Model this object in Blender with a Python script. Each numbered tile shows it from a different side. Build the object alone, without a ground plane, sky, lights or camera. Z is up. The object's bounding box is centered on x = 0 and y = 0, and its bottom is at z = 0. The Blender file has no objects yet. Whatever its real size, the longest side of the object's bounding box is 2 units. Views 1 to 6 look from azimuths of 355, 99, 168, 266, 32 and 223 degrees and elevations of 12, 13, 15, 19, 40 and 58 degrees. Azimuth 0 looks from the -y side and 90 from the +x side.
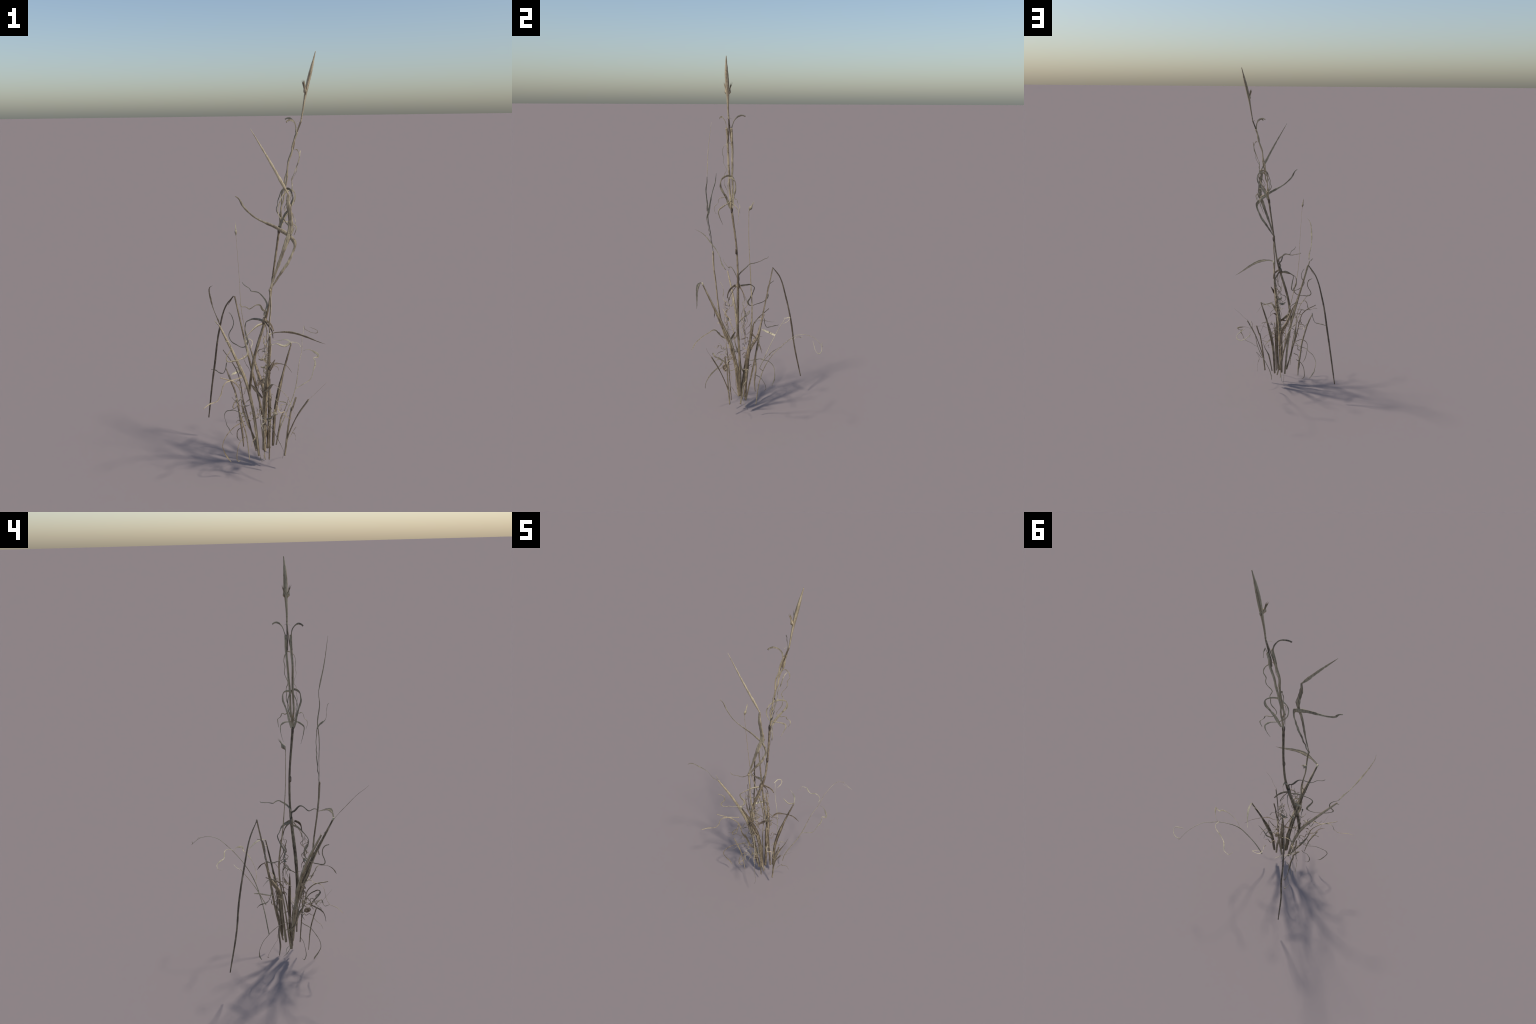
"""Dry, dead clump of tall grass: standing culms with sheaths, folded and curled blades,
a spear-shaped tip, wiry tendrils and broken stubs.  All parts are lofted along
hand-placed spines with closed cross-sections (culms: ribbed tubes, blades: folded gutters)."""
import bpy, math, random
from mathutils import Vector, Matrix

random.seed(7)

# ------------------------------------------------------------------ materials
def straw_material(name, light, mid, dark, streak=1.0, rough=0.75, mottling=0.5, shift=0.0):
    """Straw: long vertical fibres, blotches of weathering and per-piece variation."""
    m = bpy.data.materials.new(name); m.use_nodes = True
    nt = m.node_tree; N = nt.nodes; L = nt.links
    bsdf = N["Principled BSDF"]
    tc = N.new("ShaderNodeTexCoord"); oi = N.new("ShaderNodeObjectInfo")
    off = N.new("ShaderNodeVectorMath"); off.operation = 'ADD'
    L.new(tc.outputs["Object"], off.inputs[0])
    mul = N.new("ShaderNodeMath"); mul.operation = 'MULTIPLY'; mul.inputs[1].default_value = 7.0
    L.new(oi.outputs["Random"], mul.inputs[0]); L.new(mul.outputs[0], off.inputs[1])
    mp = N.new("ShaderNodeMapping"); mp.inputs["Scale"].default_value = (330, 330, 9)
    L.new(off.outputs[0], mp.inputs["Vector"])
    fib = N.new("ShaderNodeTexNoise"); fib.inputs["Scale"].default_value = 1.0
    fib.inputs["Detail"].default_value = 3.0
    L.new(mp.outputs[0], fib.inputs["Vector"])
    blo = N.new("ShaderNodeTexNoise"); blo.inputs["Scale"].default_value = 22.0
    blo.inputs["Detail"].default_value = 4.0; blo.inputs["Roughness"].default_value = 0.6
    L.new(off.outputs[0], blo.inputs["Vector"])
    r1 = N.new("ShaderNodeValToRGB")
    r1.color_ramp.elements[0].position = 0.36; r1.color_ramp.elements[0].color = (*dark, 1)
    r1.color_ramp.elements[1].position = 0.64; r1.color_ramp.elements[1].color = (*light, 1)
    e = r1.color_ramp.elements.new(0.5); e.color = (*mid, 1)
    mixf = N.new("ShaderNodeMix"); mixf.data_type = 'FLOAT'; mixf.inputs[0].default_value = mottling
    L.new(fib.outputs["Fac"], mixf.inputs[2]); L.new(blo.outputs["Fac"], mixf.inputs[3])
    var = N.new("ShaderNodeMapRange"); var.inputs[3].default_value = -0.09 + shift; var.inputs[4].default_value = 0.09 + shift
    L.new(oi.outputs["Random"], var.inputs[0])
    add = N.new("ShaderNodeMath"); add.operation = 'ADD'
    L.new(mixf.outputs[0], add.inputs[0]); L.new(var.outputs[0], add.inputs[1])
    L.new(add.outputs[0], r1.inputs[0])
    # sparse dark weather specks
    sp = N.new("ShaderNodeTexNoise"); sp.inputs["Scale"].default_value = 60.0; sp.inputs["Detail"].default_value = 2.0
    L.new(off.outputs[0], sp.inputs["Vector"])
    sr = N.new("ShaderNodeMapRange"); sr.inputs[1].default_value = 0.62; sr.inputs[2].default_value = 0.72
    sr.inputs[4].default_value = 0.6
    L.new(sp.outputs["Fac"], sr.inputs[0])
    mx = N.new("ShaderNodeMix"); mx.data_type = 'RGBA'
    L.new(sr.outputs[0], mx.inputs[0]); L.new(r1.outputs[0], mx.inputs[6])
    mx.inputs[7].default_value = (dark[0]*0.6, dark[1]*0.55, dark[2]*0.5, 1)
    L.new(mx.outputs[2], bsdf.inputs["Base Color"])
    bsdf.inputs["Roughness"].default_value = rough
    bsdf.inputs["Specular IOR Level"].default_value = 0.25
    bp = N.new("ShaderNodeBump"); bp.inputs["Strength"].default_value = 0.35 * streak
    bp.inputs["Distance"].default_value = 0.0015
    L.new(fib.outputs["Fac"], bp.inputs["Height"]); L.new(bp.outputs[0], bsdf.inputs["Normal"])
    return m

MAT = {
    'straw':  straw_material("straw",        (.50, .405, .255), (.34, .27, .17), (.145, .108, .07)),
    'brown':  straw_material("brown_straw",  (.42, .33, .22), (.27, .208, .14), (.12, .092, .065)),
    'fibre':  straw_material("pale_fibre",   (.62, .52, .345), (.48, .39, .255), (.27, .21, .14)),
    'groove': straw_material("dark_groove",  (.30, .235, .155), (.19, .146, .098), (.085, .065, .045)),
    'blade':  straw_material("dry_blade",    (.54, .465, .31), (.40, .34, .225), (.21, .172, .118)),
    'grey':   straw_material("grey_blade",   (.46, .40, .285), (.32, .275, .20), (.16, .137, .103)),
    'pale':   straw_material("pale_blade",   (.64, .56, .39), (.50, .43, .29), (.27, .225, .155)),
    'dark':   straw_material("dark_node",    (.18, .135, .095), (.11, .082, .06), (.05, .038, .028)),
}

# ------------------------------------------------------------------ spines
def spline(points, step=0.006):
    """Centripetal-like Catmull-Rom through the control points, resampled evenly."""
    P = [Vector(p) for p in points]
    if len(P) == 2:
        dense = [P[0].lerp(P[1], i / 12) for i in range(13)]
    else:
        Q = [P[0] * 2 - P[1]] + P + [P[-1] * 2 - P[-2]]
        dense = []
        for i in range(1, len(Q) - 2):
            p0, p1, p2, p3 = Q[i-1], Q[i], Q[i+1], Q[i+2]
            d = (p2 - p1).length + 1e-9
            m1 = (p2 - p1) / d; m2 = (p2 - p1) / d
            a = (p1 - p0).length; c = (p3 - p2).length
            if a > 1e-9: m1 = (p1 - p0) / a * (d / (a + d)) + (p2 - p1) / d * (a / (a + d))
            if c > 1e-9: m2 = (p3 - p2) / c * (d / (c + d)) + (p2 - p1) / d * (c / (c + d))
            m1, m2 = m1 * d, m2 * d
            n = max(4, int(d / 0.002))
            for k in range(n):
                t = k / n; t2 = t*t; t3 = t2*t
                dense.append(p1*(2*t3-3*t2+1) + m1*(t3-2*t2+t) + p2*(-2*t3+3*t2) + m2*(t3-t2))
        dense.append(P[-1])
    acc = [0.0]
    for a, b in zip(dense, dense[1:]): acc.append(acc[-1] + (b - a).length)
    n = max(6, int(acc[-1] / step))
    out, j = [], 0
    for i in range(n + 1):
        s = acc[-1] * i / n
        while j < len(acc) - 2 and acc[j+1] < s: j += 1
        f = (s - acc[j]) / max(1e-9, acc[j+1] - acc[j])
        out.append(dense[j].lerp(dense[j+1], f))
    return out, acc[-1]

def profile(values, t):
    x = t * (len(values) - 1); i = min(int(x), len(values) - 2); f = x - i
    f = f * f * (3 - 2 * f)
    return values[i] * (1 - f) + values[i+1] * f

def plane_normal(points):
    """Normal of the plane the spine bends in (curls lie flat in one plane)."""
    P = [Vector(p) for p in points]; c = sum(P, Vector()) / len(P)
    n = Vector()
    for a, b in zip(P, P[1:]): n += (a - c).cross(b - c)
    return n

def frames(pts, normal):
    T = []
    for i in range(len(pts)):
        a = pts[max(0, i-1)]; b = pts[min(len(pts)-1, i+1)]
        T.append((b - a).normalized())
    W, prev = [], None
    for t in T:
        w = normal.cross(t)
        if w.length < 0.25:
            w = prev - t * prev.dot(t) if prev is not None else t.orthogonal()
        w.normalize()
        if prev is not None and w.dot(prev) < 0: w = -w
        if prev is not None: w = (w + prev * 1.5).normalized(); w = (w - t * w.dot(t)).normalized()
        prev = w; W.append(w)
    return T, W

COLL = bpy.context.scene.collection
MESHES = {}
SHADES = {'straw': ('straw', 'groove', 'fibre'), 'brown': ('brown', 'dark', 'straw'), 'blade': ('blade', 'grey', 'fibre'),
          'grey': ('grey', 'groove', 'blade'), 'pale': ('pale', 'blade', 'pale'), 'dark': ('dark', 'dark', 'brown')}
def finish(name, verts, faces, mat, parent, sides=0):
    me = bpy.data.meshes.new(name); me.from_pydata(verts, [], faces)
    me.polygons.foreach_set("use_smooth", [True] * len(me.polygons))
    for m in SHADES[mat]: me.materials.append(MAT[m])
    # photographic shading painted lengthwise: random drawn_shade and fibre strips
    if sides >= 10:
        pick = random.Random(len(verts) + sides)
        band = [pick.choices((0, 1, 2), (5, 2.2, 2.2))[0] for j in range(sides)]
        n = len(faces) - 2
        me.polygons.foreach_set("material_index", [band[i % sides] for i in range(n)] + [1, 1])
    me.update()
    ob = bpy.data.objects.new(name, me); COLL.objects.link(ob)
    ob.parent = parent
    return ob

def loft(name, points, width, parent, section, mat, normal=None, twist=0.0, wobble=0.0, step=0.005):
    """Sweep section(t, half_width) -> [(across, out)] along the spine; ends are capped."""
    pts, length = spline(points, step)
    n = Vector(normal) if normal else plane_normal(points)
    if n.length < 1e-5: n = Vector((0, 1, 0))
    n.normalize()
    T, W = frames(pts, n)
    verts, faces, k = [], [], None
    ph = random.random() * 9
    for i, p in enumerate(pts):
        t = i / (len(pts) - 1)
        hw = profile(width, t) * 0.0005
        if wobble: hw *= 1 + wobble * math.sin(t * length * 120 + ph) * math.sin(t * length * 47 + 2 * ph)
        a = math.radians(twist) * t
        w = W[i] * math.cos(a) + T[i].cross(W[i]) * math.sin(a)
        o = T[i].cross(w)
        sec = section(t, max(hw, 0.00025)); k = len(sec)
        verts += [tuple(p + w * x + o * y) for x, y in sec]
    for i in range(len(pts) - 1):
        for j in range(k):
            a, b = i * k + j, i * k + (j + 1) % k
            faces.append((a, b, b + k, a + k))
    faces.append(tuple(range(k))[::-1])
    faces.append(tuple(range((len(pts)-1)*k, len(pts)*k)))
    return finish(name, verts, faces, mat, parent, k)

def tube(ratio, ribs=7, depth=0.10, sides=14):
    """Ribbed, slightly flattened stem section."""
    def f(t, hw):
        out = []
        for j in range(sides):
            a = 2 * math.pi * j / sides
            r = hw * (1 + depth * math.cos(ribs * a))
            out.append((r * math.cos(a), r * ratio * math.sin(a)))
        return out
    return f

def gutter(fold, thick):
    """Dead blade: a strip folded along its midrib, with real thickness and thin edges."""
    def f(t, hw):
        xs = (-1, -.62, -.25, 0, .25, .62, 1)
        th = max(thick * hw, 0.0004)
        up, lo = [], []
        for x in xs:
            y = fold * hw * abs(x) ** 1.3
            e = 1 - 0.75 * abs(x) ** 2
            up.append((x * hw, y + th * e)); lo.append((x * hw, y - th * e))
        return up + lo[::-1]
    return f

def stem(points, width, parent=None, mat='straw', ratio=.8, normal=None, name="stem"):
    return loft(name, points, width, parent, tube(ratio), mat, normal, wobble=.05)

def leaf(points, width, parent=None, mat='blade', fold=.2, thick=.12, normal=None, twist=0, name="leaf"):
    return loft(name, points, width, parent, gutter(fold, thick), mat, normal, twist, wobble=.14)

def tendril(points, width, parent=None, mat='blade', normal=None, name="tendril"):
    return loft(name, points, width, parent, gutter(.25, .42), mat, normal, 0, wobble=.3, step=.004)

def thread(points, width, parent=None, mat='straw', name="thread"):
    return loft(name, points, width, parent, tube(.9, 3, 0, 6), mat, None, 0, step=.008)

def node_collar(p, axis, radius, parent, mat='dark', flare=1.5, height=0.012):
    """Swollen dark joint or frayed sheath mouth around a stem."""
    axis = Vector(axis).normalized(); p = Vector(p)
    pts = [p - axis * height, p - axis * height * .4, p + axis * height * .3, p + axis * height]
    w = [radius * 1.8, radius * 2 * flare, radius * 2 * flare, radius * 1.8]
    return loft("node", [tuple(q) for q in pts], [x * 1000 for x in w], parent, tube(.9, 5, .06, 12), mat, step=.003)

def spikelet(p, axis, side, size, parent, bristles=4, mat='straw', spread=.35):
    """Floret: a small swollen husk with splayed awns."""
    p = Vector(p); axis = Vector(axis).normalized(); side = Vector(side).normalized()
    husk = [p, p + axis * size * .2 + side * size * .05, p + axis * size * .5 + side * size * .16]
    body = loft("spikelet", husk, [size*60, size*300, size*90], parent, tube(.55, 5, .12, 10), mat, step=.002)
    for i in range(bristles):
        a = (i / max(1, bristles - 1) - .3) * spread
        d = (axis + side * (.25 + a)).normalized()
        q = p + axis * size * .35 + side * size * .1
        loft("awn", [q, q + d * size * .3, q + d * size * (.62 + .1 * (i % 2))], [size*95, size*60, size*8],
             body, tube(.6, 3, 0, 6), mat, step=.004)
    return body

def squiggle(start, end, waves, amp, rng, drift=.3):
    """Control points of a wiry curl hanging between two points."""
    a, b = Vector(start), Vector(end); d = b - a
    u = d.orthogonal().normalized(); v = d.normalized().cross(u)
    ph = rng.random() * 6.28; pts = []
    n = waves * 4
    for i in range(n + 1):
        t = i / n; s = amp * (0.35 + .65 * math.sin(math.pi * min(1, t + .15)))
        ang = ph + t * waves * 6.28 + rng.uniform(-.5, .5)
        pts.append(a + d * (t + rng.uniform(-.5, .5) * drift / n)
                   + u * s * math.cos(ang) + v * s * .6 * math.sin(ang * .9 + ph))
    return pts

# ------------------------------------------------------------------ the plant
clump = bpy.data.objects.new("dry_grass_clump", None); COLL.objects.link(clump)
clump["label"] = "tall dead clump of dry straw-coloured grass with curled blades"
clump["category"] = "dry grass"


# --- tallest culm: spear tip, paired sheaths, ribbon loops and curls
tall = stem([(0.047, -0.117, 1.207), (0.017, -0.097, 0.969), (0.004, -0.096, 0.868), (-0.084, -0.116, 0.544), (-0.095, -0.118, 0.465), (-0.101, -0.114, 0.41)],
    [12, 11, 10, 10, 11, 14, 16, 16, 15, 13], clump)
spear = loft("spear_tip", [(0.213, -0.102, 1.998), (0.2, -0.105, 1.947), (0.17, -0.106, 1.822), (0.155, -0.108, 1.735), (0.148, -0.107, 1.694)],
    [4, 8, 14, 17, 18, 17, 14, 11, 9, 8, 7], tall, tube(.85, 6, .10, 18), 'straw', (1, 0, .2))
loft("sheath", [(0.131, -0.098, 1.649), (0.121, -0.098, 1.62), (0.12, -0.098, 1.602), (0.092, -0.101, 1.52), (0.086, -0.104, 1.475), (0.078, -0.105, 1.45), (0.069, -0.109, 1.398), (0.062, -0.109, 1.377), (0.059, -0.11, 1.311), (0.051, -0.113, 1.27), (0.051, -0.115, 1.242), (0.044, -0.116, 1.22)],
    [11, 11, 10, 10, 9, 9, 9], tall, tube(.65, 5, .12), 'straw', (1, 0, 0))
stem([(0.148, -0.107, 1.697), (0.129, -0.105, 1.644), (0.118, -0.106, 1.611), (0.112, -0.104, 1.58)],
    [7, 6, 6, 6], tall, 'brown', name='stalk')
leaf([(0.128, -0.098, 1.645), (0.128, -0.088, 1.674), (0.127, -0.084, 1.685), (0.121, -0.075, 1.698), (0.112, -0.065, 1.707), (0.106, -0.054, 1.712), (0.095, -0.042, 1.712), (0.087, -0.032, 1.707)],
    [6, 6, 6, 8, 9, 7], tall, 'grey')
tendril([(0.138, -0.107, 1.7), (0.138, -0.1, 1.699), (0.137, -0.092, 1.694)],
    [2, 2, 1], tall)
tendril([(0.12, -0.115, 1.573), (0.13, -0.106, 1.574), (0.139, -0.098, 1.562), (0.144, -0.09, 1.526), (0.133, -0.094, 1.502), (0.133, -0.091, 1.48), (0.13, -0.091, 1.471), (0.107, -0.104, 1.426), (0.112, -0.096, 1.4), (0.11, -0.098, 1.378), (0.105, -0.095, 1.356), (0.082, -0.106, 1.311), (0.079, -0.105, 1.302), (0.081, -0.101, 1.295), (0.094, -0.089, 1.28), (0.115, -0.074, 1.279), (0.12, -0.069, 1.262), (0.13, -0.055, 1.246), (0.132, -0.056, 1.234), (0.121, -0.058, 1.209)],
    [3.5, 5, 3.5, 3.5, 3.2, 3.2, 3.5, 3.5, 3.6, 4.2, 4, 2.5], tall)
leaf([(0.056, -0.111, 1.22), (0.069, -0.103, 1.255), (0.084, -0.099, 1.282), (0.105, -0.09, 1.313), (0.123, -0.08, 1.344), (0.126, -0.08, 1.359), (0.125, -0.082, 1.372), (0.119, -0.087, 1.383), (0.111, -0.095, 1.388), (0.093, -0.111, 1.391), (0.069, -0.127, 1.377), (0.06, -0.131, 1.368), (0.05, -0.138, 1.349), (0.04, -0.137, 1.317), (0.039, -0.134, 1.306), (0.042, -0.131, 1.287), (0.056, -0.123, 1.259), (0.07, -0.107, 1.249), (0.101, -0.081, 1.236), (0.112, -0.067, 1.219), (0.112, -0.066, 1.209), (0.098, -0.07, 1.169), (0.089, -0.078, 1.142)],
    [8, 14, 13, 10, 12, 6, 11, 9, 6, 5, 5, 5, 5, 9, 6, 3, 1.5], tall, 'blade')
leaf([(-0.02, -0.098, 0.785), (-0.023, -0.094, 0.803), (-0.013, -0.094, 0.829), (-0.009, -0.089, 0.838), (-0.027, -0.05, 0.878), (-0.043, -0.036, 0.891), (-0.064, -0.014, 0.892), (-0.075, -0.008, 0.892), (-0.084, 0.017, 0.9), (-0.105, 0.04, 0.91), (-0.112, 0.055, 0.915), (-0.116, 0.059, 0.921)],
    [7, 8, 10, 8, 6, 5, 4, 4, 3], tall, 'grey')
leaf([(-0.031, -0.1, 0.765), (-0.036, -0.082, 0.766), (-0.06, -0.054, 0.765), (-0.077, -0.043, 0.762), (-0.089, -0.037, 0.756), (-0.104, -0.028, 0.745), (-0.107, -0.022, 0.738), (-0.11, -0.024, 0.725), (-0.112, -0.035, 0.697), (-0.106, -0.047, 0.672), (-0.104, -0.06, 0.647), (-0.106, -0.058, 0.638), (-0.113, -0.054, 0.628), (-0.123, -0.048, 0.621), (-0.131, -0.04, 0.619), (-0.152, -0.017, 0.623), (-0.179, 0.02, 0.632), (-0.186, 0.034, 0.642), (-0.189, 0.043, 0.653), (-0.187, 0.046, 0.662), (-0.169, 0.044, 0.696), (-0.163, 0.048, 0.718), (-0.167, 0.052, 0.736), (-0.169, 0.056, 0.743), (-0.175, 0.07, 0.754), (-0.184, 0.081, 0.761)],
    [11, 11, 8, 5, 6, 11, 10, 5, 4, 5, 6, 6, 6, 5, 3], tall, 'grey')
leaf([(-0.023, -0.091, 0.772), (-0.011, -0.085, 0.763), (0.017, -0.058, 0.727), (0.021, -0.053, 0.716), (0.027, -0.05, 0.699)],
    [10, 11, 9, 5], tall, 'brown')
leaf([(-0.024, -0.095, 0.765), (-0.013, -0.075, 0.74), (-0.006, -0.064, 0.71), (-0.004, -0.06, 0.687)],
    [6, 6, 5, 3], tall, 'brown')
loft("sheath", [(0.13, -0.123, 1.65), (0.108, -0.122, 1.586), (0.106, -0.123, 1.567), (0.088, -0.125, 1.514), (0.083, -0.124, 1.442), (0.073, -0.123, 1.394), (0.067, -0.125, 1.348), (0.055, -0.125, 1.312), (0.058, -0.121, 1.264), (0.056, -0.12, 1.241), (0.048, -0.118, 1.219)],
    [11, 11, 10, 10, 9, 9, 9], tall, tube(.65, 5, .12), 'straw', (1, 0, 0))
stem([(0.148, -0.107, 1.697), (0.118, -0.115, 1.615), (0.114, -0.12, 1.589), (0.108, -0.122, 1.571)],
    [7, 6, 6, 6], tall, 'brown', name='stalk')
leaf([(0.127, -0.123, 1.646), (0.121, -0.129, 1.678), (0.111, -0.142, 1.697), (0.09, -0.156, 1.705), (0.08, -0.165, 1.702), (0.073, -0.172, 1.695)],
    [6, 6, 6, 8, 9, 7], tall, 'grey')
tendril([(0.138, -0.109, 1.7), (0.136, -0.116, 1.697), (0.129, -0.124, 1.692)],
    [2, 2, 1], tall)
tendril([(0.145, -0.117, 1.569), (0.141, -0.132, 1.561), (0.131, -0.145, 1.519), (0.123, -0.141, 1.497), (0.114, -0.145, 1.473), (0.103, -0.133, 1.435), (0.106, -0.134, 1.423), (0.104, -0.142, 1.411), (0.099, -0.142, 1.386), (0.088, -0.146, 1.353), (0.075, -0.14, 1.33), (0.069, -0.134, 1.309), (0.072, -0.137, 1.301), (0.084, -0.149, 1.286), (0.09, -0.156, 1.283), (0.099, -0.169, 1.283), (0.098, -0.176, 1.275), (0.097, -0.181, 1.256), (0.115, -0.198, 1.233), (0.113, -0.199, 1.222), (0.105, -0.19, 1.197)],
    [3.5, 5, 3.5, 3.5, 3.2, 3.2, 3.5, 3.5, 3.6, 4.2, 4, 2.5], tall)
leaf([(0.049, -0.116, 1.206), (0.056, -0.13, 1.241), (0.069, -0.141, 1.28), (0.089, -0.154, 1.312), (0.099, -0.165, 1.343), (0.105, -0.164, 1.361), (0.102, -0.161, 1.377), (0.097, -0.144, 1.395), (0.091, -0.133, 1.4), (0.073, -0.114, 1.396), (0.064, -0.109, 1.392), (0.06, -0.106, 1.386), (0.051, -0.096, 1.359), (0.044, -0.095, 1.338), (0.043, -0.095, 1.322), (0.037, -0.099, 1.305), (0.039, -0.103, 1.293), (0.049, -0.107, 1.279), (0.068, -0.122, 1.26), (0.073, -0.129, 1.254), (0.075, -0.139, 1.247), (0.091, -0.159, 1.233), (0.09, -0.175, 1.22), (0.097, -0.18, 1.209), (0.092, -0.177, 1.186), (0.074, -0.161, 1.133)],
    [8, 14, 13, 10, 12, 6, 11, 9, 6, 5, 5, 5, 5, 9, 6, 3, 1.5], tall, 'blade')
leaf([(-0.02, -0.103, 0.786), (-0.022, -0.101, 0.798), (-0.017, -0.104, 0.816), (-0.029, -0.111, 0.825), (-0.053, -0.14, 0.862), (-0.063, -0.147, 0.864), (-0.101, -0.175, 0.854), (-0.117, -0.194, 0.87), (-0.139, -0.209, 0.878), (-0.148, -0.214, 0.892)],
    [7, 8, 10, 8, 6, 5, 4, 4, 3], tall, 'grey')
leaf([(-0.031, -0.101, 0.755), (-0.058, -0.125, 0.754), (-0.092, -0.151, 0.736), (-0.117, -0.168, 0.716), (-0.123, -0.17, 0.709), (-0.124, -0.169, 0.7), (-0.119, -0.165, 0.68), (-0.11, -0.152, 0.65), (-0.108, -0.152, 0.63), (-0.116, -0.158, 0.615), (-0.147, -0.177, 0.609), (-0.166, -0.193, 0.609), (-0.18, -0.202, 0.614), (-0.194, -0.217, 0.616), (-0.211, -0.233, 0.629), (-0.213, -0.234, 0.636), (-0.193, -0.224, 0.676), (-0.191, -0.226, 0.693), (-0.201, -0.236, 0.716), (-0.217, -0.251, 0.729)],
    [11, 11, 8, 5, 6, 11, 10, 5, 4, 5, 6, 6, 6, 5, 3], tall, 'grey')
leaf([(-0.023, -0.115, 0.772), (-0.01, -0.135, 0.757), (0.006, -0.15, 0.735), (0.011, -0.157, 0.7)],
    [10, 11, 9, 5], tall, 'brown')
leaf([(-0.024, -0.112, 0.765), (-0.015, -0.13, 0.735), (-0.018, -0.148, 0.7), (-0.02, -0.152, 0.68)],
    [6, 6, 5, 3], tall, 'brown')
node_collar((.047, -.117, 1.212), (.1, 0, 1), .0065, tall, flare=1.12, height=.016)
node_collar((.019, -.100, .975), (.1, 0, 1), .0065, tall, height=.014, flare=1.15)
node_collar((-.024, -.100, .768), (.2, 0, 1), .009, tall, 'brown', flare=1.2, height=.018)
for side in (-1, 1):
    spikelet((.170, -.107 + side * .004, 1.812), (-.05, 0, 1), (-.6, side, .3), .062, tall)
tendril([(-0.029, -0.06, 0.678), (-0.027, -0.069, 0.676), (-0.025, -0.073, 0.67), (-0.021, -0.073, 0.653), (-0.02, -0.067, 0.642), (-0.02, -0.067, 0.633), (-0.028, -0.07, 0.618), (-0.044, -0.067, 0.613), (-0.053, -0.062, 0.599), (-0.052, -0.062, 0.591), (-0.046, -0.072, 0.577), (-0.04, -0.077, 0.572), (-0.03, -0.079, 0.566), (0.002, -0.075, 0.553), (0.009, -0.071, 0.546), (0.018, -0.064, 0.531), (0.045, -0.055, 0.512), (0.05, -0.044, 0.492)],
    [4, 3, 4, 3, 3, 3, 4, 3], tall, 'grey')
tendril([(-0.008, -0.151, 0.7), (-0.019, -0.155, 0.67), (-0.027, -0.153, 0.648), (-0.04, -0.155, 0.637), (-0.042, -0.159, 0.635), (-0.038, -0.168, 0.64), (-0.029, -0.176, 0.644), (-0.013, -0.17, 0.648), (-0.006, -0.169, 0.653), (0.005, -0.171, 0.679)],
    [5, 3, 3, 4, 3], tall, 'grey')

# --- leafy culm with two long folded blades, rising out of a stout sheath
leafy = stem([(-0.011, -0.239, 0.954), (-0.008, -0.237, 0.878), (-0.013, -0.229, 0.8), (-0.009, -0.212, 0.637), (-0.016, -0.208, 0.593), (-0.025, -0.171, 0.448), (-0.024, -0.155, 0.421), (-0.028, -0.141, 0.363), (-0.025, -0.112, 0.277), (-0.029, -0.103, 0.166), (-0.026, -0.1, 0.089)],
    [9, 8, 7, 8, 11, 14, 16, 16, 15], clump)
leaf([(-0.009, -0.24, 0.967), (0.016, -0.241, 1.04), (0.06, -0.248, 1.169), (0.079, -0.244, 1.226), (0.073, -0.251, 1.34), (0.07, -0.248, 1.357), (0.072, -0.246, 1.389)],
    [7, 10, 14, 17, 20, 22, 19, 13], leafy, 'blade', fold=.12, normal=(0, 1, .1))
leaf([(0.072, -0.246, 1.389), (-0.009, -0.257, 1.533), (-0.091, -0.257, 1.671)],
    [7, 14, 12, 10, 8, 5, 2], leafy, 'blade', fold=.25, normal=(0, 1, -.3))
leaf([(-0.009, -0.238, 0.961), (0.004, -0.236, 0.979), (0.012, -0.239, 0.992), (0.026, -0.236, 1.013), (0.034, -0.238, 1.026), (0.065, -0.238, 1.071), (0.071, -0.24, 1.08), (0.079, -0.238, 1.096), (0.085, -0.24, 1.11), (0.092, -0.239, 1.126), (0.102, -0.243, 1.162), (0.101, -0.244, 1.172), (0.085, -0.24, 1.195), (0.038, -0.243, 1.231), (-0.091, -0.253, 1.304), (-0.123, -0.249, 1.337), (-0.149, -0.249, 1.379), (-0.16, -0.251, 1.387)],
    [7, 9, 14, 12, 10, 20, 17, 14, 9, 7, 10, 4], leafy, 'blade', fold=.15, normal=(0, 1, .35))
leaf([(0.083, -0.247, 1.207), (0.101, -0.245, 1.247)],
    [6, 7, 2], leafy, 'blade', normal=(0, 1, 0))
node_collar((-.011, -.239, .957), (0, 0, 1), .0045, leafy, 'straw', flare=1.25, height=.008)
stout = stem([(-0.021, -0.307, 0.769), (-0.019, -0.192, 0.522), (-0.027, -0.144, 0.403), (-0.028, -0.125, 0.319), (-0.031, -0.101, 0.098)],
    [8, 11, 15, 20, 24, 22, 20, 18, 16], clump, 'straw', .9, (0, 1, .3))
inner = stem([(0.003, -0.093, 0.47), (0, -0.092, 0.42), (-0.001, -0.09, 0.318), (-0.006, -0.09, 0.2), (-0.012, -0.09, 0.1)],
    [3, 11, 16, 17, 16, 15, 14, 14], clump, 'straw', .7)
inner_b = stem([(-0.085, 0.043, 0.587), (-0.077, 0.034, 0.565), (-0.047, 0.007, 0.46), (-0.022, -0.034, 0.385), (-0.024, -0.05, 0.25), (-0.029, -0.067, 0.087)],
    [4, 12, 17, 20, 19, 17, 16, 15, 14], clump, 'brown', .7)
leaf([(-0.067, -0.093, 0.431), (-0.048, -0.075, 0.439), (-0.013, -0.055, 0.464)],
    [5, 14, 15, 4], inner, 'dark', normal=(.3, -.3, 1))
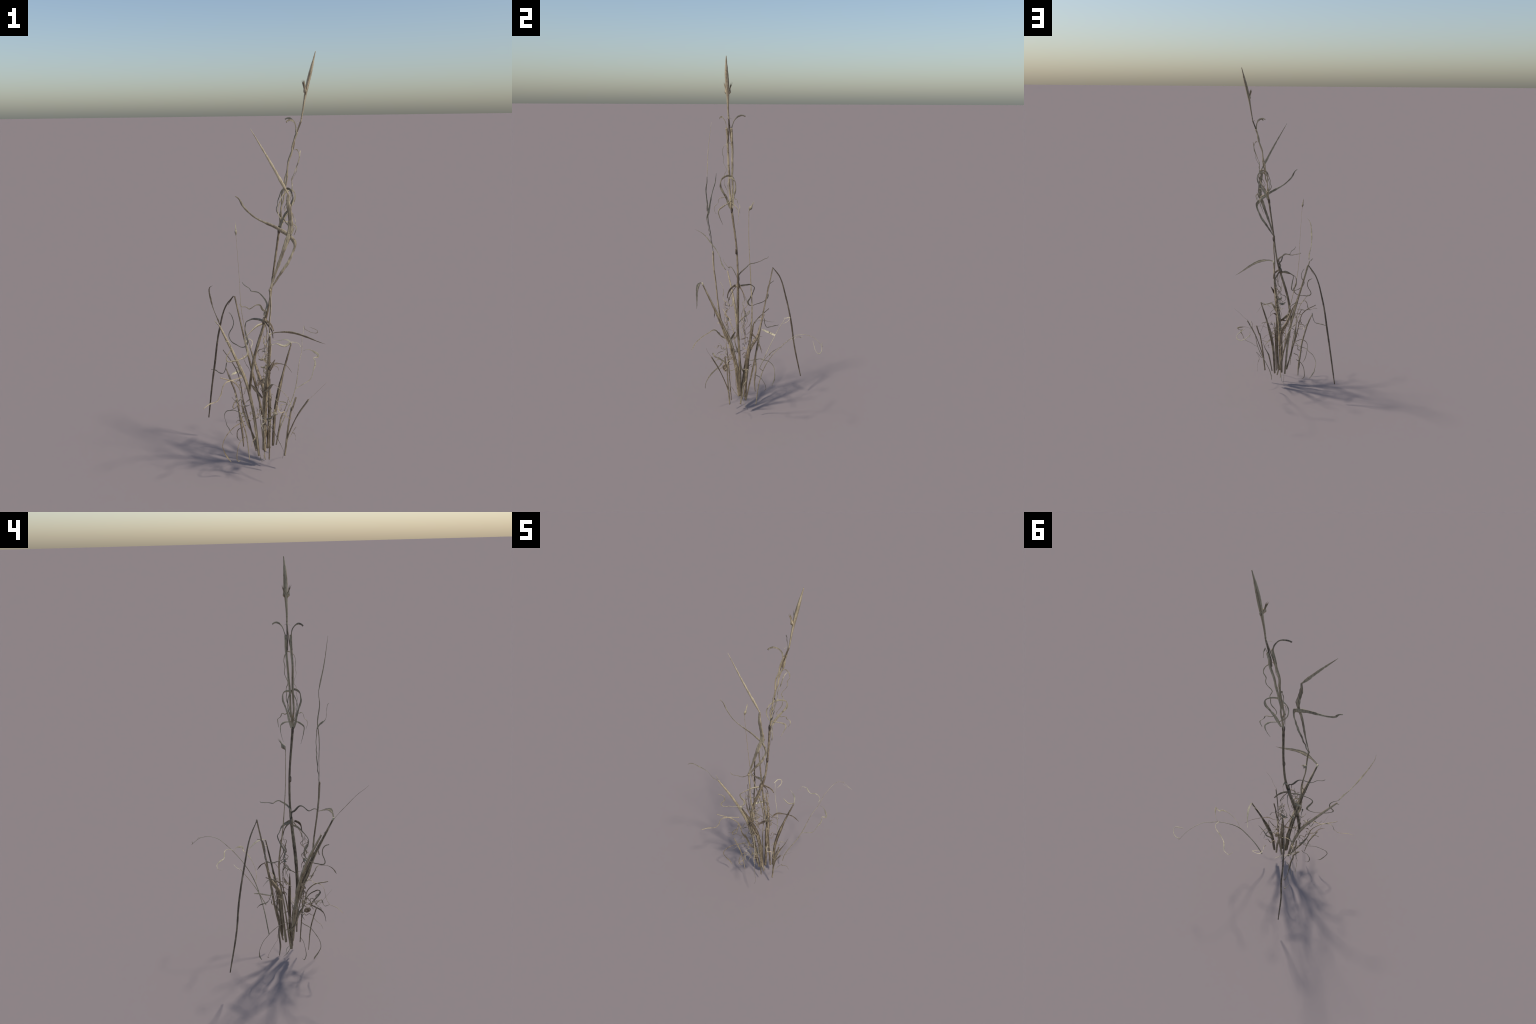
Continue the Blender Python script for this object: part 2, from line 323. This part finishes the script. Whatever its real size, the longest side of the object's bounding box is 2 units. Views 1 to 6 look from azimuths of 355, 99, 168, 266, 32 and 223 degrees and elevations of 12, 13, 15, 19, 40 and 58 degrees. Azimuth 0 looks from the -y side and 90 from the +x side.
leaf([(-0.025, -0.311, 0.77), (-0.001, -0.311, 0.78), (0.038, -0.313, 0.782), (0.238, -0.273, 0.703)],
    [7, 9, 19, 17, 14, 10, 6, 1.5], stout, 'blade', normal=(0, .7, .71))
leaf([(-0.017, -0.241, 0.576), (0.011, -0.233, 0.623)],
    [16, 12, 4], stout, 'brown', normal=(0, 1, 0))
node_collar((-.021, -.307, .769), (0, -.3, 1), .0045, stout, 'pale', flare=1.2, height=.008)

# --- culm leaning out to the side with one upswept blade
leaning = stem([(-0.242, -0.209, 0.792), (-0.168, -0.152, 0.609), (-0.112, -0.122, 0.453), (-0.086, -0.108, 0.328), (-0.056, -0.092, 0.062)],
    [8, 11, 13, 16, 16, 15, 14, 13, 12], clump, 'straw', .75)
leaf([(-0.24, -0.221, 0.799), (-0.248, -0.244, 0.829), (-0.264, -0.263, 0.877), (-0.28, -0.319, 0.952), (-0.285, -0.369, 1.006), (-0.282, -0.393, 1.022), (-0.271, -0.415, 1.035)],
    [5, 9, 4, 5, 9, 9, 7, 4, 1], leaning, 'blade', normal=(.5, .6, .5))
leaf([(-0.247, -0.205, 0.794), (-0.263, -0.2, 0.814)],
    [6, 5, 1], leaning)

# --- slim culm carrying a small ear
slim = stem([(-0.149, -0.06, 1.177), (-0.139, -0.059, 1.01), (-0.126, -0.047, 0.788), (-0.073, -0.031, 0.555), (-0.058, -0.034, 0.492), (-0.048, -0.06, 0.3), (-0.025, -0.092, 0.038)],
    [2.6, 3, 3.4, 5, 6.5, 8, 7, 7, 8, 8], clump, 'straw', .45, (1, 0, 0))
spikelet((-.149, -.060, 1.177), (0, .35, 1), (0, .7, .3), .062, slim, 3, 'blade', .5)

# --- snapped culm: upright half and the broken half hanging to the ground
snapped = stem([(-0.154, 0.079, 0.846), (-0.095, 0.026, 0.555), (-0.047, -0.006, 0.333), (0.003, -0.054, 0.078)],
    [7, 8, 9, 10, 12, 11, 10, 9], clump, 'straw')
stem([(-0.16, 0.077, 0.847), (-0.193, 0.108, 0.795), (-0.233, 0.148, 0.644), (-0.26, 0.183, 0.446), (-0.272, 0.192, 0.36), (-0.299, 0.235, 0.122)],
    [4, 7, 8, 9, 9, 10, 10, 9, 9, 8, 6], snapped, 'brown', name='hanging_stem')
leaf([(-0.158, 0.084, 0.844), (-0.166, 0.086, 0.833), (-0.18, 0.1, 0.806), (-0.187, 0.102, 0.794)],
    [3, 4, 2], snapped, 'brown')

# --- short broken culms
broken = stem([(-0.208, 0.001, 0.497), (-0.18, -0.012, 0.419), (-0.17, -0.007, 0.39), (-0.15, -0.023, 0.288), (-0.142, -0.019, 0.229), (-0.131, -0.026, 0.126), (-0.128, -0.021, 0.077)],
    [5, 9, 8, 9, 9, 10, 9, 5], clump, 'brown')
flagged = stem([(0.123, 0.017, 0.607), (0.075, -0.014, 0.456), (0.034, -0.042, 0.282), (0.019, -0.053, 0.092)],
    [6, 9, 10, 18, 17, 15, 14, 12], clump, 'straw')
leaf([(0.123, 0.017, 0.607), (0.115, 0.039, 0.612), (0.103, 0.06, 0.611), (0.06, 0.109, 0.591), (0.047, 0.12, 0.589), (0.037, 0.126, 0.592)],
    [4, 7, 10, 9, 6, 5, 3, 1], flagged, 'grey')
leaf([(0.125, 0.024, 0.609), (0.108, 0.023, 0.597), (0.092, 0.018, 0.593), (0.044, 0.025, 0.609)],
    [5, 8, 7, 2], flagged, 'blade')
leaf([(0.009, -0.046, 0.489), (0.015, -0.036, 0.498), (0.031, -0.022, 0.514), (0.042, -0.014, 0.515), (0.057, -0.001, 0.509), (0.083, 0.023, 0.494), (0.101, 0.039, 0.479), (0.133, 0.064, 0.431)],
    [5, 11, 10, 6, 5, 6, 6, 2], flagged, 'brown', normal=(.3, -.5, .8))
leaf([(-0.03, -0.17, 0.439), (-0.028, -0.196, 0.45), (-0.015, -0.208, 0.466), (-0.011, -0.22, 0.482), (-0.005, -0.227, 0.495), (0.003, -0.238, 0.502), (0.009, -0.245, 0.502), (0.025, -0.262, 0.493), (0.046, -0.29, 0.478), (0.06, -0.309, 0.464), (0.072, -0.336, 0.434), (0.078, -0.344, 0.418), (0.088, -0.351, 0.404)],
    [9, 12, 14, 8, 7, 6, 7, 2], stout, 'grey', normal=(.3, .3, 1))

# --- arching thin culm with papery curls
arching = stem([(0.256, 0.406, 0.539), (0.243, 0.353, 0.583), (0.229, 0.287, 0.589), (0.222, 0.255, 0.576), (0.212, 0.228, 0.555), (0.204, 0.184, 0.51), (0.182, 0.136, 0.455), (0.152, 0.072, 0.338), (0.131, 0.054, 0.282), (0.094, 0.035, 0.209), (0.056, 0.018, 0.106), (0.053, 0.014, 0.082)],
    [1.5, 2, 2.2, 2.6, 3, 3.5, 4.5, 5, 5, 5.5, 5], clump, 'pale')
leaf([(0.248, 0.402, 0.56), (0.259, 0.4, 0.546), (0.28, 0.403, 0.532), (0.293, 0.401, 0.525), (0.306, 0.398, 0.523), (0.322, 0.386, 0.527), (0.325, 0.379, 0.534), (0.322, 0.372, 0.544), (0.31, 0.367, 0.554), (0.273, 0.354, 0.574)],
    [2.5, 4, 4, 5, 3, 4, 2], arching, 'pale')
leaf([(0.197, 0.185, 0.521), (0.195, 0.208, 0.528), (0.189, 0.216, 0.532), (0.177, 0.225, 0.533), (0.154, 0.231, 0.535), (0.113, 0.237, 0.517), (0.095, 0.245, 0.52), (0.078, 0.259, 0.519), (0.061, 0.274, 0.51), (0.048, 0.274, 0.509), (0.033, 0.271, 0.504), (0.031, 0.26, 0.497), (0.027, 0.244, 0.499)],
    [4, 3, 4, 6, 4, 7, 4, 3, 1.5], arching, 'pale')
leaf([(0.15, 0.07, 0.337), (0.173, 0.07, 0.349), (0.187, 0.066, 0.36), (0.232, 0.069, 0.39), (0.25, 0.088, 0.432), (0.262, 0.104, 0.455), (0.261, 0.118, 0.471), (0.255, 0.125, 0.48), (0.268, 0.129, 0.482), (0.28, 0.129, 0.484), (0.283, 0.129, 0.488), (0.264, 0.152, 0.505), (0.244, 0.168, 0.511), (0.232, 0.175, 0.511), (0.213, 0.182, 0.503)],
    [2, 4, 4, 3, 4, 8, 5, 9, 10, 3, 1.5], arching, 'pale')
wiry = stem([(-0.093, 0.162, 0.564), (-0.075, 0.13, 0.509), (-0.034, 0.085, 0.419), (0.004, 0.031, 0.294)],
    [2, 2.6, 3, 3.5, 4], clump, 'pale')
leaf([(-0.097, 0.154, 0.564), (-0.095, 0.172, 0.566), (-0.088, 0.184, 0.574), (-0.075, 0.19, 0.577), (-0.067, 0.191, 0.574), (-0.061, 0.188, 0.567), (-0.06, 0.182, 0.56), (-0.073, 0.15, 0.536)],
    [3, 6, 4, 4, 2], wiry, 'pale')

# --- paired wavering stalks low on the left
waver = stem([(-0.244, -0.243, 0.551), (-0.172, -0.181, 0.493), (-0.155, -0.163, 0.462), (-0.138, -0.137, 0.348), (-0.132, -0.122, 0.32), (-0.107, -0.101, 0.231), (-0.091, -0.074, 0.186), (-0.079, -0.078, 0.16), (-0.066, -0.093, 0.098)],
    [4, 5, 5, 6, 12, 10, 8, 8], clump, 'straw', .6)
stem([(-0.219, 0.047, 0.577), (-0.166, -0.023, 0.514), (-0.154, -0.037, 0.492), (-0.145, -0.044, 0.461), (-0.128, -0.065, 0.35), (-0.1, -0.083, 0.23), (-0.07, -0.096, 0.09)],
    [4, 5, 5, 6, 8, 9, 8, 7], waver, 'brown', name='stalk')
tendril([(-0.326, -0.3, 0.428), (-0.299, -0.28, 0.439), (-0.257, -0.246, 0.441), (-0.244, -0.236, 0.46), (-0.228, -0.227, 0.506), (-0.218, -0.222, 0.516), (-0.205, -0.211, 0.518), (-0.177, -0.185, 0.513), (-0.162, -0.18, 0.515), (-0.151, -0.17, 0.514), (-0.139, -0.168, 0.517)],
    [3, 5, 4, 4, 6, 5, 5], waver, 'straw')
tendril([(-0.28, 0.096, 0.456), (-0.272, 0.093, 0.455), (-0.26, 0.082, 0.457), (-0.236, 0.047, 0.454), (-0.222, 0.036, 0.456), (-0.21, 0.024, 0.482), (-0.203, 0.022, 0.517)],
    [4, 5, 4, 5], waver, 'grey')
tendril([(-0.206, -0.002, 0.531), (-0.185, -0.003, 0.531), (-0.163, 0.004, 0.53), (-0.131, 0.005, 0.541), (-0.119, 0.011, 0.544), (-0.109, 0.023, 0.548), (-0.102, 0.026, 0.553)],
    [3, 5, 5, 3], waver, 'straw')

# --- stubs at the foot
stub_a = stem([(0.172, -0.213, 0.407), (0.122, -0.18, 0.308), (0.095, -0.156, 0.228), (0.079, -0.141, 0.168), (0.068, -0.136, 0.079)],
    [7, 7, 5, 6, 8, 8], clump, 'brown')
thread([(0.171, -0.218, 0.409), (0.192, -0.217, 0.427), (0.22, -0.223, 0.458), (0.258, -0.218, 0.493)], [1.4, 1.1, .7], stub_a)
stub_b = stem([(0.122, -0.148, 0.391), (0.101, -0.144, 0.327), (0.102, -0.142, 0.336), (0.091, -0.143, 0.276), (0.068, -0.136, 0.079)],
    [8, 7, 8, 9, 8], clump, 'brown')
stub_c = stem([(0.106, -0.013, 0.333), (0.087, -0.028, 0.281), (0.063, -0.037, 0.231), (0.055, -0.053, 0.204), (0.034, -0.068, 0.103)],
    [1.5, 4, 9, 8, 7], clump, 'grey')
stub_d = stem([(-0.157, -0.205, 0.363), (-0.124, -0.181, 0.223), (-0.109, -0.173, 0.085)],
    [5, 6, 6, 5, 3], clump, 'straw')
thread([(-0.157, -0.21, 0.365), (-0.158, -0.245, 0.412), (-0.16, -0.279, 0.456)], [1.2, 1, .7], stub_d)
stub_e = stem([(-0.002, -0.165, 0.4), (-0.01, -0.143, 0.067)],
    [4, 7, 7, 6], clump, 'brown')
leaf([(0.007, -0.173, 0.307), (0.013, -0.186, 0.323), (0.019, -0.195, 0.33), (0.022, -0.224, 0.346), (0.014, -0.239, 0.356), (0.005, -0.244, 0.359), (-0.001, -0.248, 0.357), (-0.009, -0.235, 0.334), (-0.023, -0.213, 0.319), (-0.026, -0.202, 0.307), (-0.023, -0.198, 0.299), (-0.017, -0.202, 0.289), (-0.01, -0.21, 0.28), (0.019, -0.257, 0.234), (0.034, -0.275, 0.206), (0.044, -0.284, 0.181), (0.036, -0.289, 0.152)],
    [6, 6, 8, 9, 8, 7, 8, 7, 4, 2], stub_e, 'grey', normal=(1, .2, 0))
tendril([(0.085, -0.142, 0.165), (0.096, -0.13, 0.176), (0.112, -0.122, 0.2), (0.131, -0.116, 0.222), (0.122, -0.108, 0.207), (0.113, -0.1, 0.182), (0.124, -0.08, 0.167), (0.132, -0.062, 0.142), (0.135, -0.054, 0.114)],
    [3, 4, 3, 3, 3, 4, 3, 2, 1.5], stub_a, 'blade')
leaf([(-.035 + .003 * i, -.175 + .012 * math.cos(.8 * i), .263 + .012 * math.sin(.8 * i)) for i in range(8)],
    [10, 20, 23, 20, 12], stub_e, 'brown', fold=.05, normal=None, name='curled_leaf')
leaf([(-0.181, 0.01, 0.455), (-0.174, 0.026, 0.453), (-0.136, 0.084, 0.445), (-0.129, 0.099, 0.442)],
    [4, 12, 13, 11, 8], broken, 'pale', normal=(.77, -.39, .5))
leaf([(-0.121, -0.094, 0.299), (-0.122, -0.074, 0.285), (-0.135, -0.052, 0.274), (-0.155, -0.021, 0.271), (-0.177, 0.004, 0.269), (-0.188, 0.025, 0.257), (-0.205, 0.046, 0.245), (-0.214, 0.065, 0.227), (-0.219, 0.078, 0.203), (-0.211, 0.086, 0.165), (-0.205, 0.086, 0.141), (-0.197, 0.085, 0.129), (-0.19, 0.079, 0.111), (-0.18, 0.073, 0.096)],
    [4, 4, 4, 5, 4, 4, 4, 7, 3], snapped, 'grey')
leaf([(-0.127, -0.13, 0.272), (-0.138, -0.134, 0.269), (-0.184, -0.172, 0.262), (-0.212, -0.192, 0.244), (-0.233, -0.209, 0.218), (-0.24, -0.213, 0.192), (-0.233, -0.204, 0.158), (-0.211, -0.185, 0.105), (-0.199, -0.186, 0.089)],
    [4, 5, 4, 5, 4, 4, 5, 7, 3], waver, 'straw')
leaf([(-0.113, -0.014, 0.192), (-0.135, -0.013, 0.178), (-0.146, -0.001, 0.167), (-0.156, 0.017, 0.144), (-0.157, 0.032, 0.117), (-0.156, 0.039, 0.099), (-0.15, 0.041, 0.086), (-0.141, 0.034, 0.08)],
    [4, 5, 4, 4, 4, 5, 3], snapped, 'straw')
leaf([(-0.123, -0.127, 0.189), (-0.136, -0.129, 0.179), (-0.153, -0.14, 0.166), (-0.161, -0.144, 0.148), (-0.168, -0.15, 0.117), (-0.17, -0.15, 0.09), (-0.169, -0.147, 0.08), (-0.161, -0.141, 0.064), (-0.152, -0.135, 0.066)],
    [4, 4, 4, 4, 5, 5, 3], waver, 'straw')
leaf([(-.05, -.086, .06), (-.046, -.072, .03), (-.036, -.052, .001)], [3, 3, 1.5], tall, 'grey')
leaf([(-.03, -.08, .06), (-.028, -.068, .035), (-.036, -.066, .012)], [3, 4, 1.5], tall, 'pale')

# --- wiry tangles hanging below the joint and between the culms
rng = random.Random(11)
for y, x in ((-.066, -.012), (-.164, -.024)):
    for i in range(4):
        top = (x + rng.uniform(-.015, .02), y + rng.uniform(-.012, .012), rng.uniform(.62, .70))
        low = (x + rng.uniform(-.03, .015), y + rng.uniform(-.02, .02), rng.uniform(.40, .48))
        tendril(squiggle(top, low, rng.choice((3, 4, 5)), rng.uniform(.008, .016), rng, .5),
                [2, 3, 4, 3, 3, 4, 2.5, 1.5], tall, rng.choice(('grey', 'brown', 'straw')))
for i in range(34):
    a = rng.uniform(0, 6.28); r = rng.uniform(.02, .085)
    c = Vector((-.055 + r * 1.1 * math.cos(a), -.105 + r * 1.2 * math.sin(a), rng.uniform(.27, .47)))
    d = Vector((math.cos(a) * rng.uniform(.3, 1), math.sin(a) * rng.uniform(.3, 1), rng.uniform(-.9, .5))).normalized()
    tendril(squiggle(c, c + d * rng.uniform(.05, .11), rng.choice((1, 2, 2)), rng.uniform(.006, .016), rng, .6),
            [2, 4, 3, 5, 3, 1.5], rng.choice((stout, leaning, inner)), rng.choice(('grey', 'straw', 'brown', 'blade')))
tendril([(-0.095, -0.115, 0.518), (-0.102, -0.1, 0.535), (-0.112, -0.088, 0.547), (-0.127, -0.054, 0.585), (-0.124, -0.056, 0.575), (-0.118, -0.071, 0.558), (-0.11, -0.094, 0.542)],
    [3, 4, 5, 4, 5, 3], leaning, 'grey')
tendril([(-0.173, -0.134, 0.42), (-0.166, -0.149, 0.401), (-0.162, -0.164, 0.389), (-0.17, -0.18, 0.371), (-0.182, -0.185, 0.368), (-0.184, -0.184, 0.37), (-0.184, -0.18, 0.377), (-0.174, -0.169, 0.392), (-0.167, -0.156, 0.397), (-0.164, -0.145, 0.396)],
    [4, 5, 4, 5, 5, 3], waver, 'straw')
tendril([(-0.027, -0.164, 0.5), (-0.032, -0.139, 0.497), (-0.054, -0.123, 0.507)],
    [3, 4, 4, 3], tall, 'grey')
for y in (-.067, -.166):
    leaf([(-.052, y - .004, .566), (-.034, y, .556), (-.012, y + .004, .562)], [4, 15, 14, 5], tall, 'grey', fold=.5, normal=(.2, .8, .5))
leaf([(-.095, -.135, .464), (-.072, -.15, .437), (-.044, -.168, .405)], [6, 17, 16, 9], stout, 'brown', fold=.2, normal=(.2, .9, .3))
